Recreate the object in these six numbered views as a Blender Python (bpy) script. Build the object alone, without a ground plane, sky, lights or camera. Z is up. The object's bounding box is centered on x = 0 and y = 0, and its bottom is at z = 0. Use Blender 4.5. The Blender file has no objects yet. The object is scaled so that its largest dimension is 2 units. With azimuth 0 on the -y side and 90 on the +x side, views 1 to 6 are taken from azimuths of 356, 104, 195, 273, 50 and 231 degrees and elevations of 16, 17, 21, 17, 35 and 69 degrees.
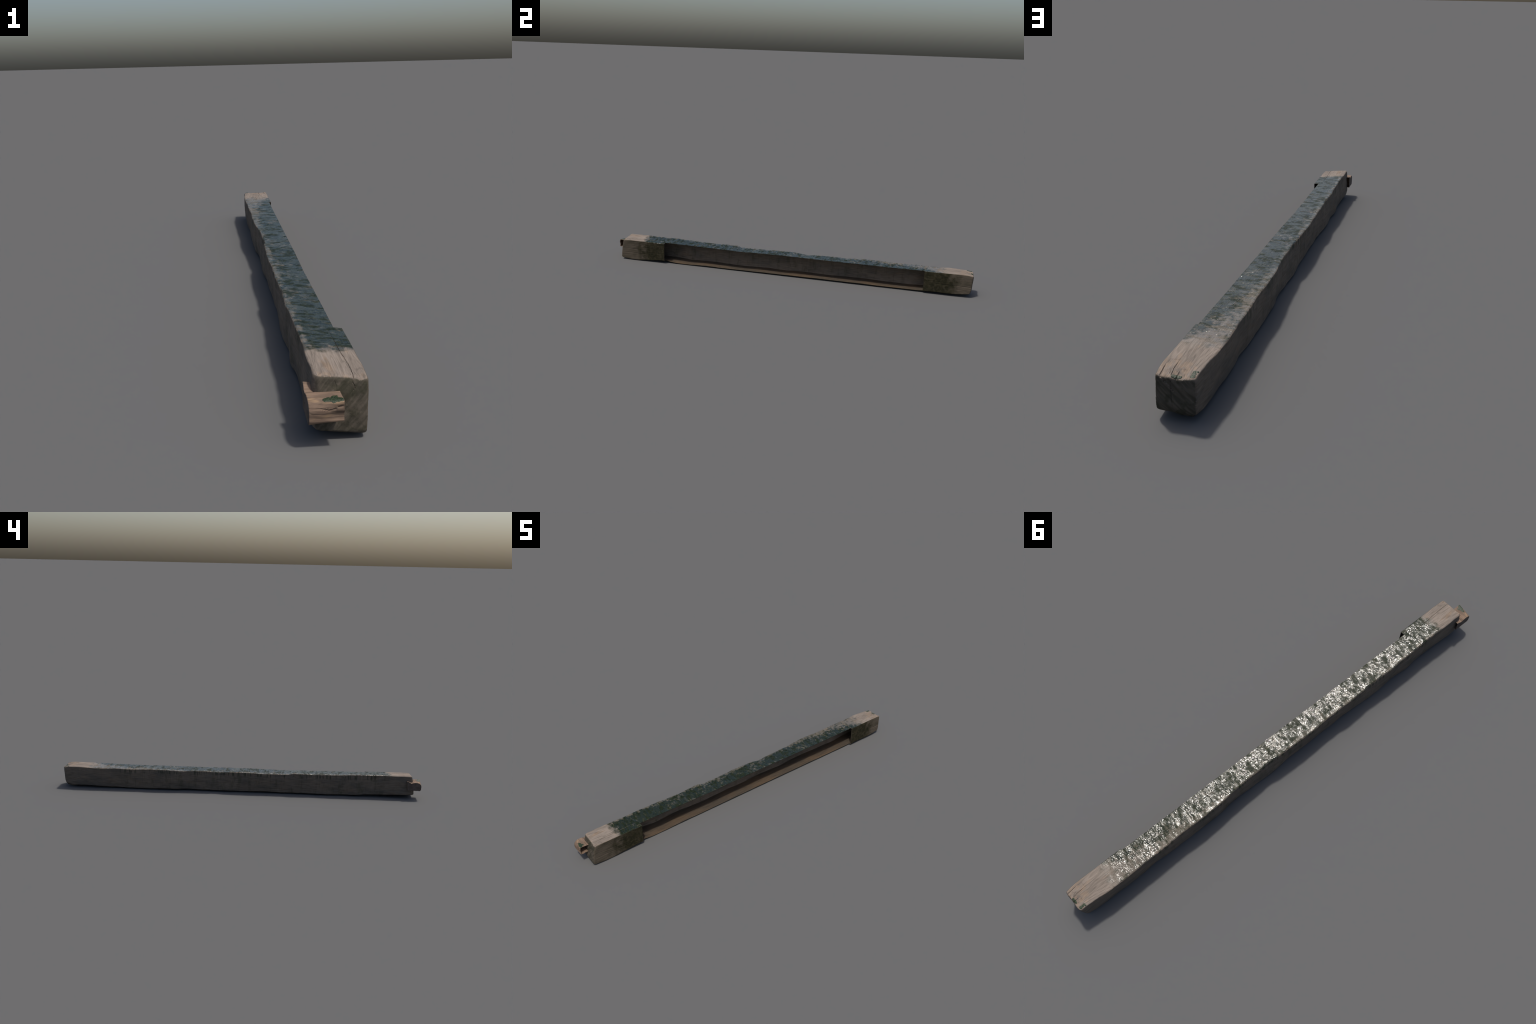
"""Weathered hollow timber beam: long squared shell, open along one flank between two solid-looking
end blocks, algae-wet top, and a short open peg sticking out of one end."""
import bpy, math
import numpy as np

# ------------------------------------------------------------------ small numpy noise toolkit
def _hash(i, j, k, seed):
    h = (i * 374761393 + j * 668265263 + k * 2147483647 + seed * 974634541) & 0xFFFFFFFF
    h = ((h ^ (h >> 13)) * 1274126177) & 0xFFFFFFFF
    h = ((h ^ (h >> 16)) * 2246822519) & 0xFFFFFFFF
    return ((h ^ (h >> 15)) & 0xFFFFFF) / float(0xFFFFFF) * 2.0 - 1.0

def noise3(x, y, z, seed=0):
    x, y, z = np.broadcast_arrays(np.asarray(x, float), np.asarray(y, float), np.asarray(z, float))
    xi, yi, zi = np.floor(x), np.floor(y), np.floor(z)
    fx, fy, fz = x - xi, y - yi, z - zi
    fx, fy, fz = (f * f * f * (f * (f * 6 - 15) + 10) for f in (fx, fy, fz))
    xi, yi, zi = xi.astype(np.int64), yi.astype(np.int64), zi.astype(np.int64)
    out = 0.0
    for a in (0, 1):
        for b in (0, 1):
            for c in (0, 1):
                w = (fx if a else 1 - fx) * (fy if b else 1 - fy) * (fz if c else 1 - fz)
                out = out + w * _hash(xi + a, yi + b, zi + c, seed)
    return out

def fbm(x, y, z, octaves=3, seed=0):
    out, amp, f = 0.0, 1.0, 1.0
    for o in range(octaves):
        out = out + amp * noise3(x * f, y * f, z * f, seed + 17 * o)
        amp *= 0.5
        f *= 2.03
    return out

def smooth(a, b, t):
    t = np.clip((t - a) / (b - a), 0, 1)
    return t * t * (3 - 2 * t)

def spline(knots, t):
    """smooth curve through (position, value) knots (Catmull-Rom, monotone positions)."""
    k = np.array(knots, float)
    px, pv = k[:, 0], k[:, 1]
    m = np.gradient(pv, px)
    t = np.clip(t, px[0], px[-1])
    i = np.clip(np.searchsorted(px, t) - 1, 0, len(px) - 2)
    h = px[i + 1] - px[i]
    s = (t - px[i]) / h
    return ((1 + 2 * s) * (1 - s) ** 2 * pv[i] + s * (1 - s) ** 2 * h * m[i]
            + s * s * (3 - 2 * s) * pv[i + 1] + s * s * (s - 1) * h * m[i + 1])

# ------------------------------------------------------------------ the beam's long profiles (y, value)
CUT_NEAR, CUT_FAR, CUT_X = -0.698, 0.7505, 0.0403     # extent of the open flank
END_NEAR, END_FAR = -0.944, 0.9885

BACK_TOP_X = [(-0.95, -.0440), (-.90, -.0435), (-.85, -.0435), (-.80, -.0416), (-.75, -.0413), (-.70, -.0433),
              (-.60, -.0449), (-.55, -.0475), (-.50, -.0446), (-.45, -.0422), (-.40, -.0430), (-.35, -.0460),
              (-.30, -.0469), (-.25, -.0441), (-.20, -.0436), (-.15, -.0465), (-.10, -.0473), (0.0, -.0453),
              (.06, -.0430), (.10, -.0365), (.15, -.0395), (.20, -.0405), (.25, -.0425), (.30, -.0460),
              (.35, -.0507), (.40, -.0529), (.45, -.0542), (.50, -.0527), (.55, -.0510), (.60, -.0518),
              (.65, -.0544), (.70, -.0533), (.80, -.0556), (.85, -.0564), (.90, -.0535), (.95, -.0490), (1.0, -.0470)]
BACK_TOP_Z = [(-.96, .1258), (-.90, .1256), (-.86, .1250), (-.80, .1260), (-.73, .1243), (-.658, .1245), (-.54, .1208),
              (-.415, .1180), (-.33, .1192), (-.295, .1190), (-.259, .1136), (-.221, .1130), (-.132, .1132), (-.016, .1160),
              (.042, .1152), (.10, .1118), (.135, .1120), (.172, .1140), (.247, .1156), (.31, .1134), (.383, .1162),
              (.43, .1174), (.537, .1176), (.608, .1154), (.70, .1170), (.81, .1158), (.88, .1184), (.95, .1186), (1.0, .1175)]
BACK_BOTTOM_X = [(-.95, -.0469), (-.90, -.0490), (-.80, -.0449), (-.70, -.0440), (-.64, -.0495), (-.59, -.0428),
                 (-.52, -.0455), (-.45, -.0482), (-.35, -.0429), (-.25, -.0400), (-.10, -.0425), (0.0, -.0412),
                 (.10, -.0478), (.20, -.0440), (.28, -.0430), (.37, -.0495), (.45, -.0500), (.55, -.0480),
                 (.62, -.0480), (.68, -.0440), (.75, -.0495), (.85, -.0510), (.92, -.0490), (1.0, -.0440)]
BACK_BOTTOM_Z = [(-.95, .0195), (-.90, .0185), (-.80, .0131), (-.70, .0097), (-.60, .0055), (-.53, .0035),
                 (-.45, .0055), (-.35, .0042), (-.25, .0035), (-.15, .0060), (0.0, .0040), (.10, .0055),
                 (.30, .0050), (.50, .0042), (.65, .0028), (.75, .0060), (.85, .0110), (.95, .0110), (1.0, .0150)]
FRONT_TOP_X = [(-.95, .0600), (-.90, .0600), (-.80, .0610), (-.70, .0605), (-.4, .056), (.4, .052), (.75, .0480),
               (.85, .0478), (.92, .0480), (.97, .0465), (1.0, .0445)]
FRONT_TOP_Z = [(-.95, .1150), (-.85, .1150), (-.70, .1140), (-.60, .1138), (-.50, .1138), (-.40, .1125), (-.30, .1108),
               (-.25, .1104), (-.15, .1128), (-.05, .1142), (.10, .1152), (.25, .1134), (.40, .1137), (.50, .1140),
               (.60, .1140), (.70, .1152), (.80, .1166), (.90, .1180), (.96, .1178), (1.0, .1165)]
FRONT_BOTTOM_X = [(-.95, .0555), (-.80, .0570), (-.70, .0585), (-.4, .055), (.4, .052), (.75, .0515), (.9, .0515),
                  (1.0, .0500)]
FRONT_BOTTOM_Z = [(-.96, .0050), (-.92, .0006), (-.88, -.0006), (-.80, .0040), (-.70, .0105), (-.66, .0045), (-.45, .0038),
                  (-.2, .0032), (.0, .0046), (.3, .0054), (.6, .0050), (.73, .0055), (.80, .0085), (.92, .0095), (1.0, .0160)]

N_TOP, N_SIDE, N_BOTTOM, N_FRONT, N_ARC = 150, 84, 76, 76, 7

def ring_positions():
    dense_near = np.arange(END_NEAR, -0.80, 0.0014)
    mid = np.arange(-0.80, 0.84, 0.0026)
    dense_far = np.arange(0.84, END_FAR, 0.0013)
    return np.unique(np.concatenate([dense_near, mid, dense_far, [END_FAR]]))

def corners(y):
    rag = smooth(-1.0, -0.9, y) * 1.0
    chip = fbm(y * 26, 3.1, 7.7, 3, 5)
    small = fbm(y * 95, 1.3, 2.2, 2, 9)
    bx = spline(BACK_TOP_X, y) - 0.0020 + 0.0011 * chip * rag + 0.0004 * small
    bz = spline(BACK_TOP_Z, y) + 0.0007 * fbm(y * 30, 9.4, 1.1, 2, 11) - 0.0012 * np.clip(chip - 0.55, 0, 1)
    fx = spline(FRONT_TOP_X, y) + 0.0005 * fbm(y * 20, 4.4, 0.3, 2, 21)
    fz = spline(FRONT_TOP_Z, y) + 0.0003 * fbm(y * 24, 6.4, 0.3, 2, 22)
    gx = spline(FRONT_BOTTOM_X, y) + 0.0004 * fbm(y * 18, 2.4, 5.3, 2, 23)
    gz = spline(FRONT_BOTTOM_Z, y)
    cx = spline(BACK_BOTTOM_X, y) - 0.0012 + 0.0010 * fbm(y * 14, 0.4, 8.3, 2, 24)
    cz = spline(BACK_BOTTOM_Z, y) + 0.0006 * fbm(y * 17, 7.4, 8.3, 2, 25)
    return [np.stack(p, -1) for p in ((fx, fz), (bx, bz), (cx, cz), (gx, gz))]   # FT, BT, BB, FB

def sections(y):
    """rounded four-sided sections, shape (rings, points, 2), ordered top, back, bottom, front."""
    c = corners(y)
    end = np.maximum(smooth(-0.90, -0.95, y), smooth(0.93, 1.0, y))
    r = [0.0035 + 0.004 * end, 0.0060 + 0.0030 * end + 0.0020 * np.abs(fbm(y * 30, 5.5, 1.5, 2, 31)),
         0.0060 + 0.005 * end, 0.0055 + 0.002 * end]
    counts = (N_TOP, N_SIDE, N_BOTTOM, N_FRONT)
    cols = []
    for e in range(4):
        a, b = c[e], c[(e + 1) % 4]
        d = b - a
        L = np.linalg.norm(d, axis=-1, keepdims=True)
        u = d / L
        p0 = a + u * r[e][:, None]
        p1 = b - u * r[(e + 1) % 4][:, None]
        for s in np.linspace(0, 1, counts[e], endpoint=False):
            cols.append(p0 + (p1 - p0) * s)
        nxt = c[(e + 2) % 4] - b
        v = nxt / np.linalg.norm(nxt, axis=-1, keepdims=True)
        q1 = b + v * r[(e + 1) % 4][:, None]
        for s in np.linspace(0, 1, N_ARC, endpoint=False):
            cols.append(p1 * (1 - s) ** 2 + 2 * s * (1 - s) * b + q1 * s * s)
    return np.stack(cols, 1)

# cracks on the top: list of polylines (x, y), half width, depth
TOP_CRACKS = [
    ([(.0295, -.952), (.0307, -.945), (.0322, -.917), (.0314, -.887), (.0298, -.855), (.0281, -.830), (.0270, -.783), (.0259, -.713), (.022, -.66)], .00042, .0021),
    ([(.0325, .998), (.0331, .990), (.0350, .960), (.0372, .9305)], .0008, .0018),
    ([(.0095, .985), (.0115, .966), (.0122, .945), (.0139, .920), (.0165, .900)], .0006, .0020),
    ([(-.0046, .997), (-.0043, .986), (-.0038, .963)], .0008, .0024),
    ([(.0195, .999), (.0201, .996), (.0218, .984)], .0008, .0018),
    ([(.0150, .980), (.0183, .966)], .0008, .0020),
    ([(-.020, .55), (-.012, .58), (-.004, .62), (.002, .68)], .0006, .0010),
    ([(.004, .30), (.006, .38), (.003, .46)], .0006, .0009),
    ([(-.012, -.945), (-.016, -.915), (-.013, -.88)], .0004, .0005),
]

def crack_field(px, py):
    out = np.zeros_like(px)
    for line, w, depth in TOP_CRACKS:
        pts = np.array(line)
        total = np.linalg.norm(np.diff(pts, axis=0), axis=1).sum()
        run = 0.0
        best = np.zeros_like(px)
        wob = 0.0006 * noise3(py * 120, 3.3, 0.7, 77)
        for a, b in zip(pts[:-1], pts[1:]):
            d = b - a
            L = np.linalg.norm(d)
            t = np.clip(((px + wob - a[0]) * d[0] + (py - a[1]) * d[1]) / (L * L), 0, 1)
            dist = np.hypot(px + wob - a[0] - t * d[0], py - a[1] - t * d[1])
            s = (run + t * L) / total
            taper = np.minimum(1.0, 1.6 * (1 - s) + 0.10)
            best = np.maximum(best, np.clip(1 - (dist / (w * 1.6 * (0.5 + 0.5 * taper))) ** 2, 0, 1) * depth * taper)
            run += L
        out = np.maximum(out, best)
    return out

def relief(p, side):
    """outward displacement in metres at the points p (…,3); side: 0 top, 1 back, 2 bottom, 3 front."""
    x, y, z = p[..., 0], p[..., 1], p[..., 2]
    grain = 0.00022 * fbm(x * 420, y * 14, z * 420, 2, 41)
    d = grain + 0.0005 * fbm(x * 22, y * 9, z * 22, 2, 43)
    adze = 0.0011 * fbm(x * 30, y * 17, z * 34, 3, 47)
    belly = 0.0014 * np.clip(1 - ((z - .062) / .045) ** 2, 0, 1)
    d = d + np.where(side == 1, adze + belly, np.where(side == 0, 0.35 * adze, 0.4 * adze))
    top = side == 0
    wet = smooth(-.84, -.78, y) * smooth(.84, .74, y)
    d = d + np.where(top, wet * (0.0005 * fbm(x * 70, y * 110, 2.5, 3, 53)), 0)
    d = d - np.where(top, crack_field(x, y), 0)
    # split slabs that have sunk or flaked at the far end
    slab = smooth(.0355, .0345, x) * smooth(.0130, .0140, x) * smooth(.931, .933, y)
    slab2 = smooth(-.0040, -.0050, x) * smooth(-.024, -.020, x) * smooth(.9630, .9645, y)
    flake = smooth(.006, .022, x) * smooth(.970, .975, y + 0.004 * noise3(x * 150, 1, 1, 3))
    hollow = np.exp(-((x + .004) / .020) ** 2) * smooth(.955, 1.0, y)
    d = d - np.where(top, 0.0011 * slab + 0.0012 * slab2 + 0.0006 * flake + 0.0045 * hollow, 0)
    knot = np.exp(-((x - .044) / .006) ** 2 - ((y + .943) / .007) ** 2)
    d = d - np.where(top, 0.0022 * knot, 0)
    # the far end bottom: outer half cut higher, back half hangs lower
    step = smooth(.012, -.008, x + 0 * y) * smooth(.90, .97, y)
    d = d + np.where(side == 2, 0.0062 * step, 0)
    # back face: chips along the upper arris, long shallow checks
    chk = np.clip(fbm(y * 7, z * 160, 3.3, 2, 61) - 0.55, 0, 1)
    d = d - np.where(side == 1, 0.0016 * chk, 0)
    frk = np.clip(fbm(y * 9, z * 140, 9.3, 2, 63) - 0.5, 0, 1)
    d = d - np.where(side == 3, 0.0012 * frk, 0)
    line = np.exp(-((z - .040 + .02 * (y + .85) + 0.0015 * noise3(y * 60, 2, 1, 5)) / .0011) ** 2) * smooth(-.74, -.80, y) * smooth(-.955, -.93, y)
    line2 = np.exp(-((z - .055 + 0.0012 * noise3(y * 60, 5, 1, 5)) / .0011) ** 2) * smooth(.80, .83, y)
    d = d - np.where(side == 3, 0.0014 * (line + line2), 0)
    return d

def end_shift(x, z, far):
    if far:
        s = spline([(0, -.0150), (.012, -.011), (.020, -.006), (.035, -.001), (.060, .0010), (.10, .0030), (.125, .0030)], z)
        s = s - 0.0008 * np.exp(-((x - .002) / .016) ** 2) * smooth(.07, .11, z)
        s = s - 0.006 * smooth(-.020, -.056, x) ** 2
        s = s - 0.0015 * smooth(.03, .05, x)
    else:
        s = -spline([(0, .0060), (.010, .0130), (.026, .0135), (.040, .0125), (.10, .0030), (.125, -.0030)], z)
        s = s + 0.010 * smooth(-.030, -.050, x) ** 2
        s = s + 0.002 * smooth(.045, .062, x)
    return s

def build_shell():
    y = ring_positions()
    sec = sections(y)
    R, Pn, _ = sec.shape
    p = np.stack([sec[..., 0], np.repeat(y[:, None], Pn, 1), sec[..., 1]], -1)
    side = np.concatenate([np.full(n + N_ARC, e) for e, n in enumerate((N_TOP, N_SIDE, N_BOTTOM, N_FRONT))])
    side = np.repeat(side[None], R, 0)
    t = np.roll(sec, -1, 1) - np.roll(sec, 1, 1)
    nrm = np.stack([t[..., 1], np.zeros_like(t[..., 0]), -t[..., 0]], -1)
    nrm /= np.linalg.norm(nrm, axis=-1, keepdims=True)
    cen = p.mean(1, keepdims=True)
    flip = np.sign(((p - cen) * nrm).sum((1, 2), keepdims=True))
    nrm = nrm * flip
    p = p + nrm * relief(p, side)[..., None]

    def cap(ring, sign):
        """rounded rim, then concentric rings closing the end face."""
        rings, n_round, n_in, r = [], 7, 34, 0.0065
        c = np.array([ring[:, 0].mean(), 0, ring[:, 2].mean()])
        base_y = ring[:, 1].copy()
        dx = ring - c
        rad = np.hypot(dx[:, 0], dx[:, 2])
        for k in range(1, n_round + 1):
            a = k / n_round * math.pi / 2
            f = 1 - r * (1 - math.cos(a)) / rad
            q = np.stack([c[0] + dx[:, 0] * f, base_y + sign * r * math.sin(a), c[2] + dx[:, 2] * f], -1)
            rings.append(q)
        last = rings[-1]
        for k in range(1, n_in + 1):
            f = 1 - k / n_in * 0.985
            q = np.stack([c[0] + (last[:, 0] - c[0]) * f, last[:, 1], c[2] + (last[:, 2] - c[2]) * f], -1)
            xx, zz = q[:, 0], q[:, 2]
            saw = 0.0004 * fbm((xx * 0.74 - zz * 0.67) * 260, (xx * 0.67 + zz * 0.74) * 30, 2.2, 2, 73)
            w = min(1, k / 3)
            bump = 0.0007 * fbm(xx * 45, zz * 45, 4.2 * sign, 3, 71) + saw
            if sign < 0:       # check running down the near end from the top crack
                path = .0295 + .004 * noise3(zz * 70, 1, 1, 8) - 0.25 * np.clip(.100 - zz, 0, 1) * 0.2
                bump = bump - 0.0018 * np.clip(1 - ((xx - path) / .0009) ** 2, 0, 1) * smooth(.080, .10, zz)
                bump = bump - 0.0005 * np.clip(1 - ((xx + .004 + .002 * noise3(zz * 60, 3, 1, 8)) / .0011) ** 2, 0, 1) * smooth(.07, .09, zz)
            else:
                bump = bump - 0.0016 * np.clip(1 - ((xx - .008 - .001 * noise3(zz * 50, 3, 1, 9)) / .0013) ** 2, 0, 1) * smooth(.02, .06, zz)
            q[:, 1] += sign * bump * w
            rings.append(q)
        return np.stack(rings)

    near, far = cap(p[0], -1), cap(p[-1], 1)
    allr = np.concatenate([near[::-1], p, far], 0)
    # slanting, slightly dished ends
    x, yy, z = allr[..., 0], allr[..., 1], allr[..., 2]
    wn, wf = smooth(-.86, -.945, yy), smooth(.93, .995, yy)
    allr[..., 1] = yy + wn * end_shift(x, z, False) + wf * end_shift(x, z, True) + .0
    # gently falling upper rim at both ends
    allr[..., 2] -= smooth(-.935, -.957, allr[..., 1]) * 0.0030 * smooth(.09, .115, z)
    allr[..., 2] -= smooth(.965, 1.0, allr[..., 1]) * 0.0035 * smooth(.09, .115, z)
    allr[..., 2] = np.maximum(allr[..., 2], 0.0002)
    R2 = allr.shape[0]
    verts = allr.reshape(-1, 3)
    idx = np.arange(R2 * Pn).reshape(R2, Pn)
    a, b = idx[:-1], idx[1:]
    quads = np.stack([a, np.roll(a, -1, 1), np.roll(b, -1, 1), b], -1).reshape(-1, 4)
    faces = quads.tolist()
    faces.append(idx[0].tolist()[::-1])
    faces.append(idx[-1].tolist())
    me = bpy.data.meshes.new("shell")
    me.from_pydata(verts.tolist(), [], faces)
    me.update()
    return me

# ------------------------------------------------------------------ cutting the flank open, wall thickness, splitting
import bmesh

WALL = 0.0016

def open_flank(me):
    bm = bmesh.new()
    bm.from_mesh(me)
    bmesh.ops.recalc_face_normals(bm, faces=bm.faces)
    for yc in (CUT_NEAR, CUT_FAR):
        g = [f for f in bm.faces if abs(f.calc_center_median().y - yc) < 0.02]
        geom = list({e for f in g for e in (*f.verts, *f.edges)}) + g
        bmesh.ops.bisect_plane(bm, geom=geom, plane_co=(0, yc, 0), plane_no=(0, 1, 0), dist=1e-7)
    g = [f for f in bm.faces if CUT_NEAR < f.calc_center_median().y < CUT_FAR and f.calc_center_median().x > 0.02]
    geom = list({e for f in g for e in (*f.verts, *f.edges)}) + g
    bmesh.ops.bisect_plane(bm, geom=geom, plane_co=(CUT_X, 0, 0), plane_no=(1, 0, 0), dist=1e-7)
    dead = []
    for f in bm.faces:
        c = f.calc_center_median()
        if CUT_NEAR < c.y < CUT_FAR and c.x > CUT_X:
            dead.append(f)
        f.material_index = 0 if c.y < CUT_NEAR else (2 if c.y > CUT_FAR else 1)
        f.smooth = True
    bmesh.ops.delete(bm, geom=dead, context="FACES")
    bm.to_mesh(me)
    bm.free()

def solidify(me, thickness, name):
    ob = bpy.data.objects.new(name, me)
    bpy.context.scene.collection.objects.link(ob)
    m = ob.modifiers.new("wall", "SOLIDIFY")
    m.thickness, m.offset, m.use_rim = thickness, -1, True
    m.use_even_offset = False
    dg = bpy.context.evaluated_depsgraph_get()
    out = bpy.data.meshes.new_from_object(ob.evaluated_get(dg))
    bpy.data.objects.remove(ob)
    return out

def sharp_by_angle(me, deg):
    bm = bmesh.new()
    bm.from_mesh(me)
    lim = math.radians(deg)
    for e in bm.edges:
        if len(e.link_faces) == 2 and e.calc_face_angle(0.0) > lim:
            e.smooth = False
    for f in bm.faces:
        f.smooth = True
    bm.to_mesh(me)
    bm.free()

def split_by_index(me, names):
    """separate faces by material index; borders coincide and each piece keeps the whole's corner normals."""
    nv, nf, nl = len(me.vertices), len(me.polygons), len(me.loops)
    co = np.empty(nv * 3); me.vertices.foreach_get("co", co); co = co.reshape(-1, 3)
    mi = np.empty(nf, int); me.polygons.foreach_get("material_index", mi)
    ls = np.empty(nf, int); me.polygons.foreach_get("loop_start", ls)
    lt = np.empty(nf, int); me.polygons.foreach_get("loop_total", lt)
    lv = np.empty(nl, int); me.loops.foreach_get("vertex_index", lv)
    cn = np.empty(nl * 3, np.float32); me.corner_normals.foreach_get("vector", cn); cn = cn.reshape(-1, 3)
    parts = []
    for k, name in enumerate(names):
        fi = np.nonzero(mi == k)[0]
        loops = np.concatenate([np.arange(s, s + t) for s, t in zip(ls[fi], lt[fi])])
        used, inv = np.unique(lv[loops], return_inverse=True)
        sub = bpy.data.meshes.new(name)
        sub.vertices.add(len(used)); sub.vertices.foreach_set("co", co[used].ravel())
        sub.loops.add(len(loops)); sub.loops.foreach_set("vertex_index", inv.astype(np.int32))
        sub.polygons.add(len(fi))
        st = np.concatenate([[0], np.cumsum(lt[fi])[:-1]]).astype(np.int32)
        sub.polygons.foreach_set("loop_start", st)
        sub.update(calc_edges=True)
        sub.polygons.foreach_set("use_smooth", np.ones(len(fi), bool))
        sub.normals_split_custom_set(cn[loops].tolist())
        parts.append(sub)
    return parts

# ------------------------------------------------------------------ the peg
PEG_BACK_PROFILE = [(-.9188, .0490), (-.9188, .0985), (-.9240, .0988), (-.9293, .0978), (-.9345, .0940), (-.9392, .0915),
                    (-.9462, .0905), (-.9587, .0938), (-.9690, .0950), (-.9783, .0945), (-.9879, .0900), (-.9950, .0830),
                    (-.9985, .0750), (-.9990, .0584), (-.9965, .0515), (-.9905, .0475), (-.9544, .0482), (-.9230, .0485)]
PEG_FRONT_PROFILE = [(-.9188, .0550), (-.9188, .0930), (-.9240, .0930), (-.9293, .0930), (-.9345, .0930), (-.9392, .0930),
                     (-.9462, .0930), (-.9587, .0936), (-.9690, .0942), (-.9783, .0948), (-.9879, .0955), (-.9960, .0960),
                     (-.9985, .0925), (-.9990, .0600), (-.9985, .0562), (-.9950, .0545), (-.9544, .0545), (-.9230, .0550)]

def build_peg():
    a, b = np.array(PEG_BACK_PROFILE), np.array(PEG_FRONT_PROFILE)
    x0, x1 = -.0605, .0036
    def resample(pr):      # open path: upper back edge -> over the top -> front -> underside
        q = pr[1:]
        seg = np.linalg.norm(np.diff(a[1:], axis=0), axis=1)   # same parameter for both
        s = np.concatenate([[0], np.cumsum(seg)])
        t = np.linspace(0, s[-1], 150)
        f = np.stack([np.interp(t, s, q[:, 0]), np.interp(t, s, q[:, 1])], -1)
        k = np.array([1, 4, 6, 4, 1.]) / 16
        for _ in range(2):
            pad = np.concatenate([f[:1]] * 2 + [f] + [f[-1:]] * 2)
            f = sum(k[i] * pad[i:i + len(f)] for i in range(5))
        return f
    A, B = resample(a), resample(b)
    nx = 70
    us = np.linspace(0, 1, nx)
    rows = []
    for u in us:
        w = u ** 0.8
        f = A * (1 - w) + B * w
        x = np.full(len(f), x0 + (x1 - x0) * u)
        t = np.gradient(f, axis=0)
        n = np.stack([t[:, 1], -t[:, 0]], -1)
        n /= np.linalg.norm(n, axis=1, keepdims=True) + 1e-9
        c = f.mean(0)
        if ((f - c) * n).sum() < 0: n = -n
        d = 0.0009 * fbm(x * 16, f[:, 0] * 75, f[:, 1] * 75, 3, 81) + 0.0003 * fbm(x * 20, f[:, 0] * 330, f[:, 1] * 330, 2, 83)
        front = smooth(-.985, -.996, f[:, 0])
        ck = .0805 + .003 * noise3(x * 45, 1, 2, 84) + .0025 * smooth(-.02, .0, x)
        d = d - front * 0.0024 * np.clip(1 - ((f[:, 1] - ck) / .0011) ** 2, 0, 1) * smooth(-.052, -.03, x)
        d = d - front * 0.0010 * smooth(.0765, .0735, f[:, 1] + .003 * noise3(x * 60, 7, 2, 85)) * smooth(.056, .062, f[:, 1])
        tp = smooth(.090, .092, f[:, 1])
        for gy, gd in ((-.9475, .0012), (-.9600, .0008), (-.9700, .0006)):
            d = d - tp * gd * np.clip(1 - ((f[:, 0] - gy - .002 * noise3(x * 40, gy * 90, 2, 86)) / .0013) ** 2, 0, 1)
        f = f + n * d[:, None]
        rows.append(np.stack([x, f[:, 0], f[:, 1]], -1))
    # rounded outer end: shrink the first rows a little, then close it
    first = rows[0]
    c = np.array([0, (first[:, 1].min() + first[:, 1].max()) / 2 + .008, .071])
    capr = []
    for k, (sx, sc) in enumerate(((-.0012, .985), (-.0018, .955))):
        q = c + (first - c) * sc; q[:, 0] = x0 + sx + .0006; capr.append(q)
    for k in range(1, 22):
        q = c + (first - c) * (.955 * (1 - k / 22))
        q[:, 0] = x0 - .0012 + 0.0006 * fbm(q[:, 1] * 90, q[:, 2] * 130, 1.0, 3, 87)
        capr.append(q)
    rows = capr[::-1] + rows
    P = np.stack(rows)
    R, N, _ = P.shape
    idx = np.arange(R * N).reshape(R, N)
    quads = np.stack([idx[:-1, :-1], idx[:-1, 1:], idx[1:, 1:], idx[1:, :-1]], -1).reshape(-1, 4)
    # close the straight rear chord of the end cap (between first and last point of the cap rows)
    ncap = len(capr)
    extra = [[idx[i, 0], idx[i + 1, 0], idx[i + 1, -1], idx[i, -1]] for i in range(ncap)]
    me = bpy.data.meshes.new("peg")
    me.from_pydata(P.reshape(-1, 3).tolist(), [], quads.tolist() + [list(map(int, e)) for e in extra])
    bm = bmesh.new(); bm.from_mesh(me)
    bmesh.ops.remove_doubles(bm, verts=bm.verts, dist=1e-6)
    bmesh.ops.recalc_face_normals(bm, faces=bm.faces)
    cc = sum((f.normal.dot(f.calc_center_median() - __import__("mathutils").Vector((-.03, -.96, .072))) * f.calc_area() for f in bm.faces))
    if cc < 0: bmesh.ops.reverse_faces(bm, faces=bm.faces)
    for f in bm.faces: f.smooth = True
    bm.to_mesh(me); bm.free()
    return me

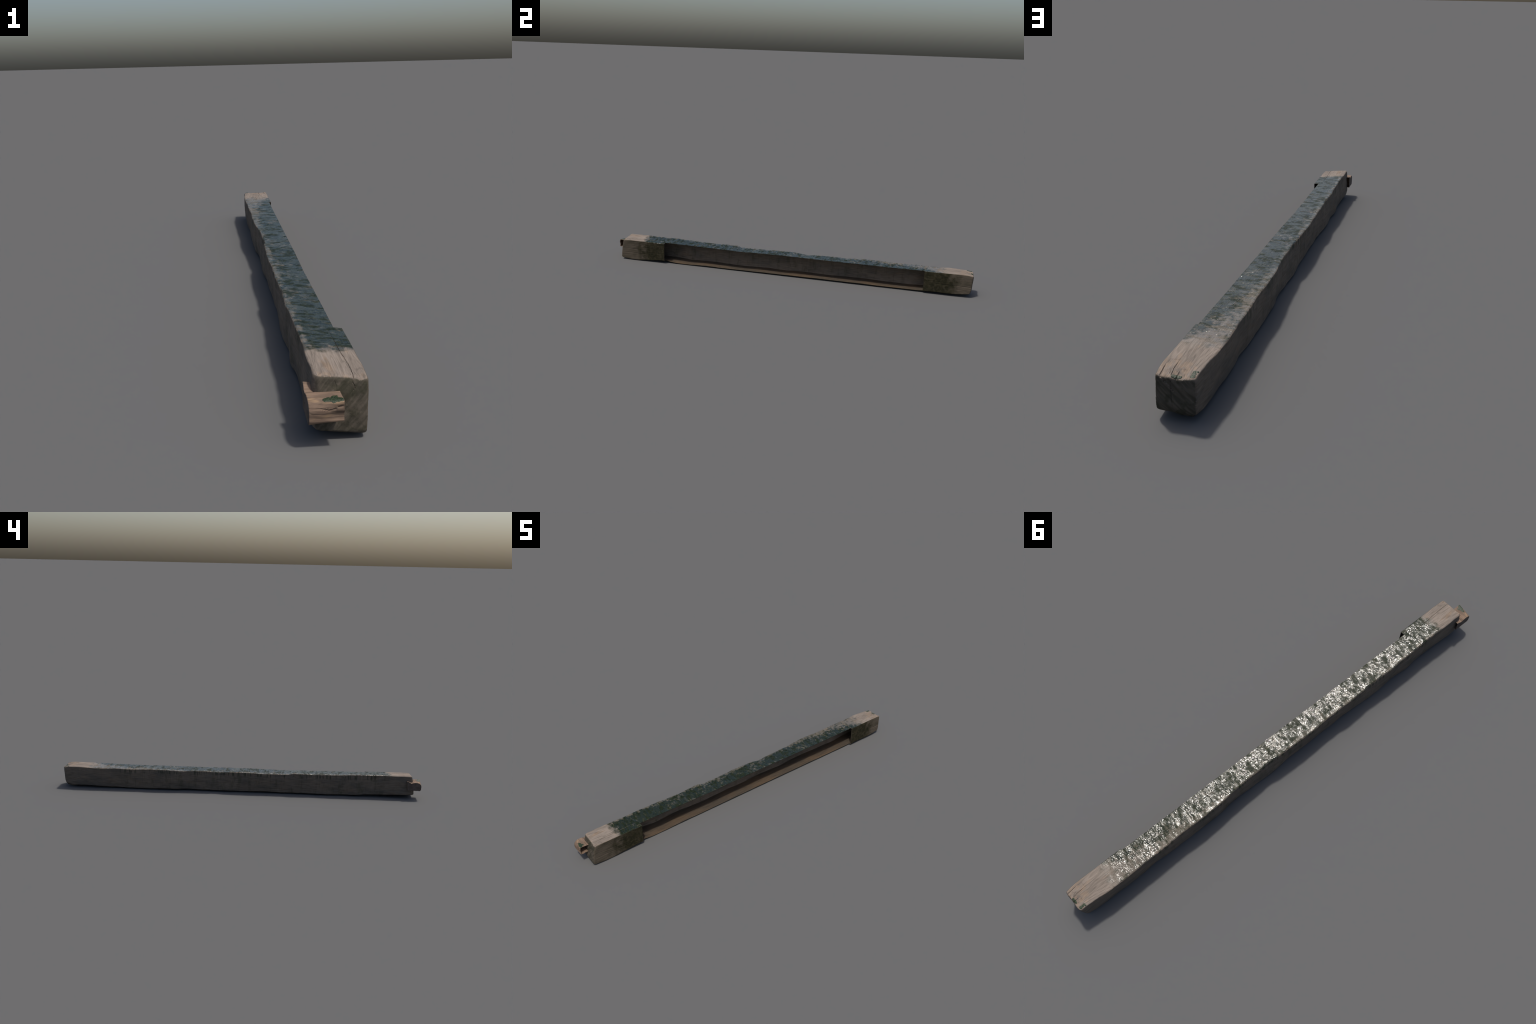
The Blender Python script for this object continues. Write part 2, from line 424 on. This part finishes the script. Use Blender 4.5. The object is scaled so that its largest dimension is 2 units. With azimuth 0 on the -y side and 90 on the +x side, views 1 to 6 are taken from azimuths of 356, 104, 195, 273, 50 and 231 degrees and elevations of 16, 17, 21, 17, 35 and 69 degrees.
# ------------------------------------------------------------------ moss cushions
def build_moss(name, lobes, z_of, seed, height=0.0022):
    """low lumpy cushion covering the union of a few (x, y, radius) lobes."""
    L = np.array(lobes)
    x0, x1 = (L[:, 0] - L[:, 2]).min() - .002, (L[:, 0] + L[:, 2]).max() + .002
    y0, y1 = (L[:, 1] - L[:, 2]).min() - .002, (L[:, 1] + L[:, 2]).max() + .002
    s = 0.0006
    gx, gy = np.arange(x0, x1, s), np.arange(y0, y1, s)
    X, Y = np.meshgrid(gx, gy, indexing="ij")
    f = np.full_like(X, -1.0)
    for lx, ly, lr in lobes:
        f = np.maximum(f, 1 - ((X - lx) ** 2 + (Y - ly) ** 2) / lr ** 2)
    f = f + 0.22 * fbm(X * 260, Y * 260, 0.5, 2, seed) + 0.15
    H = height * np.sqrt(np.clip(f, 0, 1)) * (0.65 + 0.5 * np.abs(fbm(X * 700, Y * 700, 1.5, 2, seed + 1)))
    Z = z_of(X, Y)
    keep = (f > 0) & (np.nan_to_num(Z, nan=-1) > np.nanmax(Z) - 0.006)
    Z = np.nan_to_num(Z)
    verts = np.stack([X, Y, Z + H - 0.0002], -1).reshape(-1, 3)
    low = np.stack([X, Y, Z - 0.0016], -1).reshape(-1, 3)
    n = len(verts)
    idx = np.arange(n).reshape(X.shape)
    cell = keep[:-1, :-1] & keep[1:, :-1] & keep[:-1, 1:] & keep[1:, 1:]
    q = np.stack([idx[:-1, :-1], idx[1:, :-1], idx[1:, 1:], idx[:-1, 1:]], -1)[cell]
    faces = q.tolist() + (q[:, ::-1] + n).tolist()
    edges = {}
    for a in q.tolist():
        for i in range(4):
            e = (a[i], a[(i + 1) % 4])
            if (e[1], e[0]) in edges: del edges[(e[1], e[0])]
            else: edges[e] = True
    faces += [[b, a, a + n, b + n] for a, b in edges]
    me = bpy.data.meshes.new(name)
    me.from_pydata(np.concatenate([verts, low]).tolist(), [], faces)
    bm = bmesh.new(); bm.from_mesh(me)
    bmesh.ops.delete(bm, geom=[v for v in bm.verts if not v.link_faces], context="VERTS")
    for f_ in bm.faces: f_.smooth = True
    bm.to_mesh(me); bm.free()
    return me

# ------------------------------------------------------------------ materials
class Nodes:
    def __init__(self, name):
        self.mat = bpy.data.materials.new(name)
        self.mat.use_nodes = True
        self.t = self.mat.node_tree
        self.t.nodes.clear()
        self.out = self.t.nodes.new("ShaderNodeOutputMaterial")
        self.bsdf = self.t.nodes.new("ShaderNodeBsdfPrincipled")
        self.t.links.new(self.bsdf.outputs[0], self.out.inputs[0])
        tc = self.t.nodes.new("ShaderNodeTexCoord")
        self.co = tc.outputs["Object"]
        sep = self.t.nodes.new("ShaderNodeSeparateXYZ")
        self.t.links.new(self.co, sep.inputs[0])
        self.x, self.y, self.z = sep.outputs
        geo = self.t.nodes.new("ShaderNodeNewGeometry")
        sn = self.t.nodes.new("ShaderNodeSeparateXYZ")
        self.t.links.new(geo.outputs["Normal"], sn.inputs[0])
        self.nx, self.ny, self.nz = sn.outputs
    def put(self, sock, v):
        if isinstance(v, bpy.types.NodeSocket): self.t.links.new(v, sock)
        else: sock.default_value = v
    def math(self, op, a, b=0.0, c=0.0, clamp=False):
        n = self.t.nodes.new("ShaderNodeMath"); n.operation = op; n.use_clamp = clamp
        for i, v in enumerate((a, b, c)): self.put(n.inputs[i], v)
        return n.outputs[0]
    def mul(self, a, b): return self.math("MULTIPLY", a, b)
    def add(self, a, b): return self.math("ADD", a, b)
    def sub(self, a, b): return self.math("SUBTRACT", a, b)
    def inv(self, a): return self.math("SUBTRACT", 1.0, a)
    def step(self, v, lo, hi, a=0.0, b=1.0):
        n = self.t.nodes.new("ShaderNodeMapRange"); n.interpolation_type = "SMOOTHSTEP"
        if lo > hi: lo, hi, a, b = hi, lo, b, a
        self.put(n.inputs["Value"], v)
        for k, q in (("From Min", lo), ("From Max", hi), ("To Min", a), ("To Max", b)): self.put(n.inputs[k], q)
        return n.outputs[0]
    def noise(self, scale, stretch=(1, 1, 1), detail=3.0, rough=0.55, shift=(0, 0, 0), distort=0.0):
        m = self.t.nodes.new("ShaderNodeMapping")
        self.t.links.new(self.co, m.inputs["Vector"])
        m.inputs["Scale"].default_value = stretch
        m.inputs["Location"].default_value = shift
        n = self.t.nodes.new("ShaderNodeTexNoise")
        self.t.links.new(m.outputs[0], n.inputs["Vector"])
        n.inputs["Scale"].default_value = scale
        n.inputs["Detail"].default_value = detail
        n.inputs["Roughness"].default_value = rough
        n.inputs["Distortion"].default_value = distort
        return n.outputs["Fac"]
    def diagonal_noise(self, scale, stretch, detail):
        r = self.t.nodes.new("ShaderNodeVectorRotate"); r.rotation_type = "Y_AXIS"
        self.t.links.new(self.co, r.inputs["Vector"]); r.inputs["Angle"].default_value = math.radians(-42)
        m = self.t.nodes.new("ShaderNodeMapping")
        self.t.links.new(r.outputs[0], m.inputs["Vector"]); m.inputs["Scale"].default_value = stretch
        n = self.t.nodes.new("ShaderNodeTexNoise"); self.t.links.new(m.outputs[0], n.inputs["Vector"])
        n.inputs["Scale"].default_value = scale; n.inputs["Detail"].default_value = detail
        return n.outputs["Fac"]
    def voronoi(self, scale, stretch=(1, 1, 1), feature="F1"):
        m = self.t.nodes.new("ShaderNodeMapping")
        self.t.links.new(self.co, m.inputs["Vector"])
        m.inputs["Scale"].default_value = stretch
        n = self.t.nodes.new("ShaderNodeTexVoronoi"); n.feature = feature
        self.t.links.new(m.outputs[0], n.inputs["Vector"])
        n.inputs["Scale"].default_value = scale
        return n.outputs["Distance"]
    def wave(self, scale, stretch, rot=(0, 0, 0), distort=4.0, dscale=1.5, kind="BANDS"):
        m = self.t.nodes.new("ShaderNodeMapping")
        self.t.links.new(self.co, m.inputs["Vector"])
        m.inputs["Scale"].default_value = stretch
        m.inputs["Rotation"].default_value = rot
        n = self.t.nodes.new("ShaderNodeTexWave"); n.wave_type = kind
        self.t.links.new(m.outputs[0], n.inputs["Vector"])
        n.inputs["Scale"].default_value = scale
        n.inputs["Distortion"].default_value = distort
        n.inputs["Detail"].default_value = 3
        n.inputs["Detail Scale"].default_value = dscale
        return n.outputs["Fac"]
    def mix(self, f, a, b):
        n = self.t.nodes.new("ShaderNodeMix"); n.data_type = "RGBA"
        self.put(n.inputs[0], f)
        for i, v in ((6, a), (7, b)): self.put(n.inputs[i], v if isinstance(v, bpy.types.NodeSocket) else (*v, 1.0))
        return n.outputs[2]
    def mixf(self, f, a, b):
        n = self.t.nodes.new("ShaderNodeMix"); n.data_type = "FLOAT"
        self.put(n.inputs[0], f); self.put(n.inputs[2], a); self.put(n.inputs[3], b)
        return n.outputs[0]
    def scale_colour(self, col, fac):
        n = self.t.nodes.new("ShaderNodeMix"); n.data_type = "RGBA"; n.blend_type = "MULTIPLY"
        n.inputs[0].default_value = 1.0
        self.put(n.inputs[6], col)
        c = self.t.nodes.new("ShaderNodeCombineColor")
        for i in range(3): self.put(c.inputs[i], fac)
        self.t.links.new(c.outputs[0], n.inputs[7])
        return n.outputs[2]
    def bump(self, h, strength, dist, normal=None):
        n = self.t.nodes.new("ShaderNodeBump")
        self.put(n.inputs["Strength"], strength); n.inputs["Distance"].default_value = dist
        self.put(n.inputs["Height"], h)
        if normal is not None: self.put(n.inputs["Normal"], normal)
        return n.outputs[0]

PALE = (.212, .176, .145)        # dry silvered wood
TAN = (.245, .180, .128)         # fresher, orange-tan streaks
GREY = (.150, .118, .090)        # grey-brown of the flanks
BROWN = (.056, .045, .034)       # underside / inner floor
ALGAE = (.0085, .0135, .0060)
OLIVE = (.0135, .0125, .0052)

def beam_material():
    n = Nodes("weathered_wet_wood")
    is_top = n.mul(n.step(n.nz, 0.45, 0.75), n.step(n.z, 0.075, 0.085))
    # ---------- dry wood
    fibre = n.noise(9, (28, 2.2, 28), 5, 0.62)
    blotch = n.noise(16, (1.3, .5, 1.3), 3)
    figure = n.noise(13, (1.5, .22, 1.5), 2, .45, shift=(2, 3, 5), distort=.6)
    rings = n.math("ABSOLUTE", n.math("SUBTRACT", n.math("FRACT", n.mul(figure, 24.0)), .5))
    fine = n.noise(150, (1.6, .12, 1.6), 4, .65, shift=(5, 5, 5))
    ends = n.math("MAXIMUM", n.step(n.y, -.70, -.80), n.step(n.y, .72, .84))
    pale = n.mix(n.step(blotch, .42, .62), PALE, tuple(c * .82 for c in PALE))
    tan_spots = n.mul(n.step(n.noise(30, (1.6, .5, 1.6), 3, shift=(3, 1, 0)), .58, .72), .75)
    pale = n.mix(tan_spots, pale, TAN)
    rim = n.step(n.math("ABSOLUTE", n.y), .922, .945)
    rim = n.mul(n.math("MAXIMUM", rim, n.step(n.nz, .98, .86)), n.step(n.noise(65, (1, .6, 1), 4, shift=(1, 7, 3)), .46, .60))
    pale = n.mix(n.mul(rim, .6), pale, TAN)
    pale = n.scale_colour(pale, n.mul(n.step(fibre, .28, .62, .80, 1.04), n.mul(n.step(fine, .30, .60, .86, 1.04), n.mixf(n.mul(ends, .8), 1.0, n.step(rings, .02, .22, .76, 1.04)))))
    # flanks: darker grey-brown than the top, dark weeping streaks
    streak = n.noise(11, (.02, 2.6, .50), 4, .65, shift=(1, 5, 2), distort=.5)
    streak2 = n.noise(26, (.02, 2.2, .32), 3, .65, shift=(7, 2, 2), distort=.4)
    flank = n.mix(n.step(blotch, .40, .65), GREY, (.112, .094, .076))
    flank = n.mix(n.mul(n.step(n.noise(24, (1, .45, 1), 3, shift=(8, 8, 8)), .55, .75), .45), flank, (.165, .112, .074))
    mid = n.inv(n.math("MAXIMUM", n.step(n.y, -.74, -.86), n.step(n.y, .60, .74)))
    weep = n.mul(n.math("MAXIMUM", n.mul(n.step(streak, .50, .64), .62), n.mul(n.step(streak2, .56, .68), .42)), mid)
    weep = n.mul(weep, n.step(n.noise(28, (1, 1, 1), 3, shift=(2, 6, 2)), .36, .58, .25, 1.0))
    flank = n.mix(weep, flank, (.070, .062, .040))
    flank = n.scale_colour(flank, n.step(fibre, .28, .64, .72, 1.05))
    # end grain
    is_end = n.step(n.math("ABSOLUTE", n.ny), .55, .80)
    saw = n.diagonal_noise(30, (3.6, 0, .55), 4)
    endc = n.mix(n.step(saw, .36, .66), (.052, .046, .034), (.098, .082, .064))
    endc = n.mix(n.mul(n.step(n.noise(34, (1, .3, 1), 3), .50, .64), .6), endc, (.030, .030, .017))
    # underside and inside floor
    under = n.mix(n.step(n.noise(14, (1, .4, 1), 3, shift=(2, 2, 2)), .40, .66), BROWN, (.078, .055, .036))
    under = n.scale_colour(under, n.step(fibre, .28, .62, .68, 1.06))
    low = n.mul(n.step(n.math("ABSOLUTE", n.nz), .55, .80), n.step(n.z, .050, .040))
    col = n.mix(is_top, flank, pale)
    col = n.mix(low, col, under)
    col = n.mix(n.mul(is_end, n.inv(n.step(n.math("ABSOLUTE", n.y), .90, .88))), col, endc)
    # front flank of the end blocks: brown wood to olive moss towards the opening
    is_front = n.mul(n.step(n.nx, .5, .75), n.step(n.x, .036, .040))
    frontc = n.mix(n.step(n.noise(28, (1, .5, 1), 4, shift=(4, 4, 1)), .42, .62), (.080, .065, .048), (.054, .045, .031))
    frontc = n.scale_colour(frontc, n.step(fibre, .28, .62, .75, 1.06))
    wob = n.mul(n.sub(n.noise(22, (1, 1, 1), 4, shift=(5, 1, 9)), .5), .22)
    ay = n.add(n.math("ABSOLUTE", n.y), wob)
    ayn = n.mixf(n.step(n.y, -.1, .1), n.add(ay, .005), n.add(ay, -.055))
    mossy = n.mul(n.step(ayn, .885, .815), n.step(n.noise(60, (1, 1, 1), 4, shift=(2, 9, 3)), .30, .52, .72, 1.0))
    olive = n.mix(n.step(n.noise(70, (1, 1, 1), 4), .42, .62), OLIVE, (.026, .0225, .0110))
    frontc = n.mix(mossy, frontc, olive)
    col = n.mix(is_front, col, frontc)
    # ---------- algae film on the top
    wobble = n.mul(n.sub(n.noise(30, (1, 1, 1), 4, .6, shift=(6, 3, 1)), .5), .14)
    yy = n.add(n.y, n.mul(wobble, .8))
    reach = n.mul(n.step(yy, -.848, -.800), n.step(yy, .875, .800))
    core = n.mul(n.step(yy, -.845, -.770), n.step(n.sub(yy, n.mul(n.x, 2.6)), .84, .52))
    edge_noise = n.mul(n.sub(n.noise(42, (1, .7, 1), 4, .6, shift=(1, 8, 4)), .5), .075)
    across = n.step(n.add(n.x, edge_noise), -.050, -.016)
    fleck = n.noise(75, (.8, 1, 1), 4, .62, shift=(3, 3, 8))
    dens = n.add(n.mul(n.mul(across, core), .50), n.mul(n.sub(fleck, .5), 1.9))
    dens = n.add(dens, n.mul(n.sub(n.noise(13, (1, .8, 1), 3, shift=(9, 4, 4)), .5), 1.1))
    green = n.mul(n.mul(n.step(dens, -.12, .46), reach), is_top)
    film = n.mul(n.mul(reach, is_top), n.step(n.add(n.nz, n.mul(edge_noise, 1.5)), .70, .93))
    wetwood = n.mix(n.step(fleck, .4, .6), (.082, .073, .053), (.052, .051, .031))
    col = n.mix(n.mul(film, n.mixf(core, .55, .88)), col, wetwood)
    alg = n.mix(n.step(n.noise(120, (1, 1, 1), 4, shift=(1, 1, 6)), .46, .66), ALGAE, (.019, .023, .0085))
    col = n.mix(green, col, alg)
    # dark green dribbles just below the upper back arris
    drib = n.mul(n.mul(n.step(n.nx, -.4, -.7), n.step(n.z, .085, .104)), n.mul(n.step(streak2, .50, .60), mid))
    col = n.mix(n.mul(drib, .75), col, (.030, .036, .022))
    n.put(n.bsdf.inputs["Base Color"], col)
    # ---------- gloss
    rip = n.noise(62, (.60, 1, 1), 3.0, .58, shift=(4, 4, 4), distort=.4)
    rip2 = n.noise(260, (.7, 1, 1), 2, .5, shift=(2, 4, 4))
    wet = n.math("MAXIMUM", film, green)
    h = n.add(n.mul(rip, 1.0), n.mul(rip2, .32))
    mat = n.step(n.noise(48, (.5, 1, 1), 4, .62, shift=(4, 9, 1)), .44, .60)      # dull algae mats between wet spots
    rough = n.mixf(wet, .82, n.mixf(mat, .085, .42))
    n.put(n.bsdf.inputs["Roughness"], rough)
    n.put(n.bsdf.inputs["Specular IOR Level"], n.mixf(wet, .16, n.mixf(mat, .58, .12)))
    dryh = n.add(n.mul(fibre, .7), n.mul(n.noise(160, (1, .35, 1), 3), .5))
    b1 = n.bump(dryh, n.mixf(wet, .55, .15), .0012)
    b2 = n.bump(h, n.mul(wet, .8), .0036, b1)
    n.put(n.bsdf.inputs["Normal"], b2)
    return n.mat

def peg_material():
    n = Nodes("split_brown_wood")
    fibre = n.noise(9, (2.0, 30, 30), 5, .62)
    blot = n.noise(34, (.5, 1.3, 1.3), 4)
    col = n.mix(n.step(blot, .38, .64), (.205, .140, .098), (.140, .098, .070))
    col = n.mix(n.mul(n.step(n.noise(40, (.4, 1.2, 1.2), 3, shift=(3, 1, 1)), .56, .68), .8), col, (.260, .175, .105))
    col = n.scale_colour(col, n.step(fibre, .28, .62, .66, 1.06))
    endc = n.mix(n.step(n.noise(60, (1, 1, 1), 4), .4, .62), (.082, .062, .050), (.110, .085, .070))
    col = n.mix(n.step(n.nx, -.5, -.8), col, endc)
    n.put(n.bsdf.inputs["Base Color"], col)
    n.bsdf.inputs["Roughness"].default_value = .8
    n.bsdf.inputs["Specular IOR Level"].default_value = .25
    n.put(n.bsdf.inputs["Normal"], n.bump(fibre, .6, .0015))
    return n.mat

def moss_material():
    n = Nodes("green_moss")
    col = n.mix(n.step(n.noise(420, (1, 1, 1), 3), .38, .62), (.011, .021, .007), (.026, .042, .013))
    n.put(n.bsdf.inputs["Base Color"], col)
    n.bsdf.inputs["Roughness"].default_value = .38
    n.put(n.bsdf.inputs["Normal"], n.bump(n.noise(700), .7, .0015))
    return n.mat

# ------------------------------------------------------------------ assembly
def main():
    wood, pegwood, moss = beam_material(), peg_material(), moss_material()
    root = bpy.data.objects.new("timber_beam", None)
    bpy.context.scene.collection.objects.link(root)
    root["label"] = "long weathered hollow wooden beam with green algae on top"
    root["category"] = "wooden beam"

    def child(name, me, mat, parent=root):
        me.name = name
        me.materials.clear()
        me.materials.append(mat)
        me.polygons.foreach_set("material_index", np.zeros(len(me.polygons), np.int32))
        ob = bpy.data.objects.new(name, me)
        bpy.context.scene.collection.objects.link(ob)
        ob.parent = parent
        return ob

    shell = build_shell()
    for _ in range(3): shell.materials.append(wood)
    open_flank(shell)
    whole = solidify(shell, WALL, "whole")
    sharp_by_angle(whole, 55)
    whole.update()
    near, span, far = split_by_index(whole, ["end_block", "hollow_span", "end_block"])
    blk = child("end_block", near, wood)
    child("hollow_span", span, wood)
    blk2 = child("end_block", far, wood)

    pegm = solidify(build_peg(), 0.0016, "peg_tmp")
    sharp_by_angle(pegm, 50)
    peg = child("peg", pegm, pegwood)

    # moss cushions rest on the real surfaces below them
    from mathutils.bvhtree import BVHTree
    def ground_of(ob):
        tree = BVHTree.FromPolygons([v.co for v in ob.data.vertices], [p.vertices for p in ob.data.polygons])
        def z_of(X, Y):
            Z = np.full(X.shape, np.nan)
            for i in np.ndindex(X.shape):
                hit = tree.ray_cast((X[i], Y[i], .3), (0, 0, -1))
                if hit[0] is not None and hit[0].z > .085: Z[i] = hit[0].z
            return Z
        return z_of
    child("moss_cushion", build_moss("m", [(-.029, -.9865, .0055), (-.0235, -.9860, .0065), (-.018, -.9880, .0060), (-.012, -.9840, .0075),
                                            (-.0075, -.9765, .0035), (-.012, -.9775, .0040), (-.005, -.9895, .0070), (.0, -.9905, .0060), (-.014, -.9905, .0065)], ground_of(peg), 91, .0010), moss, peg)
    child("moss_cushion", build_moss("m", [(.0045, .9900, .0045), (-.001, .9905, .005), (-.007, .9900, .005), (-.0125, .9895, .004)], ground_of(blk2), 92, .0024), moss, blk2)
    child("moss_cushion", build_moss("m", [(-.0390, .9850, .0060), (-.0390, .9770, .0055), (-.0375, .9700, .0040), (-.0435, .968, .0035)], ground_of(blk2), 93, .0014), moss, blk2)

    for me in list(bpy.data.meshes):
        if not me.users: bpy.data.meshes.remove(me)

main()
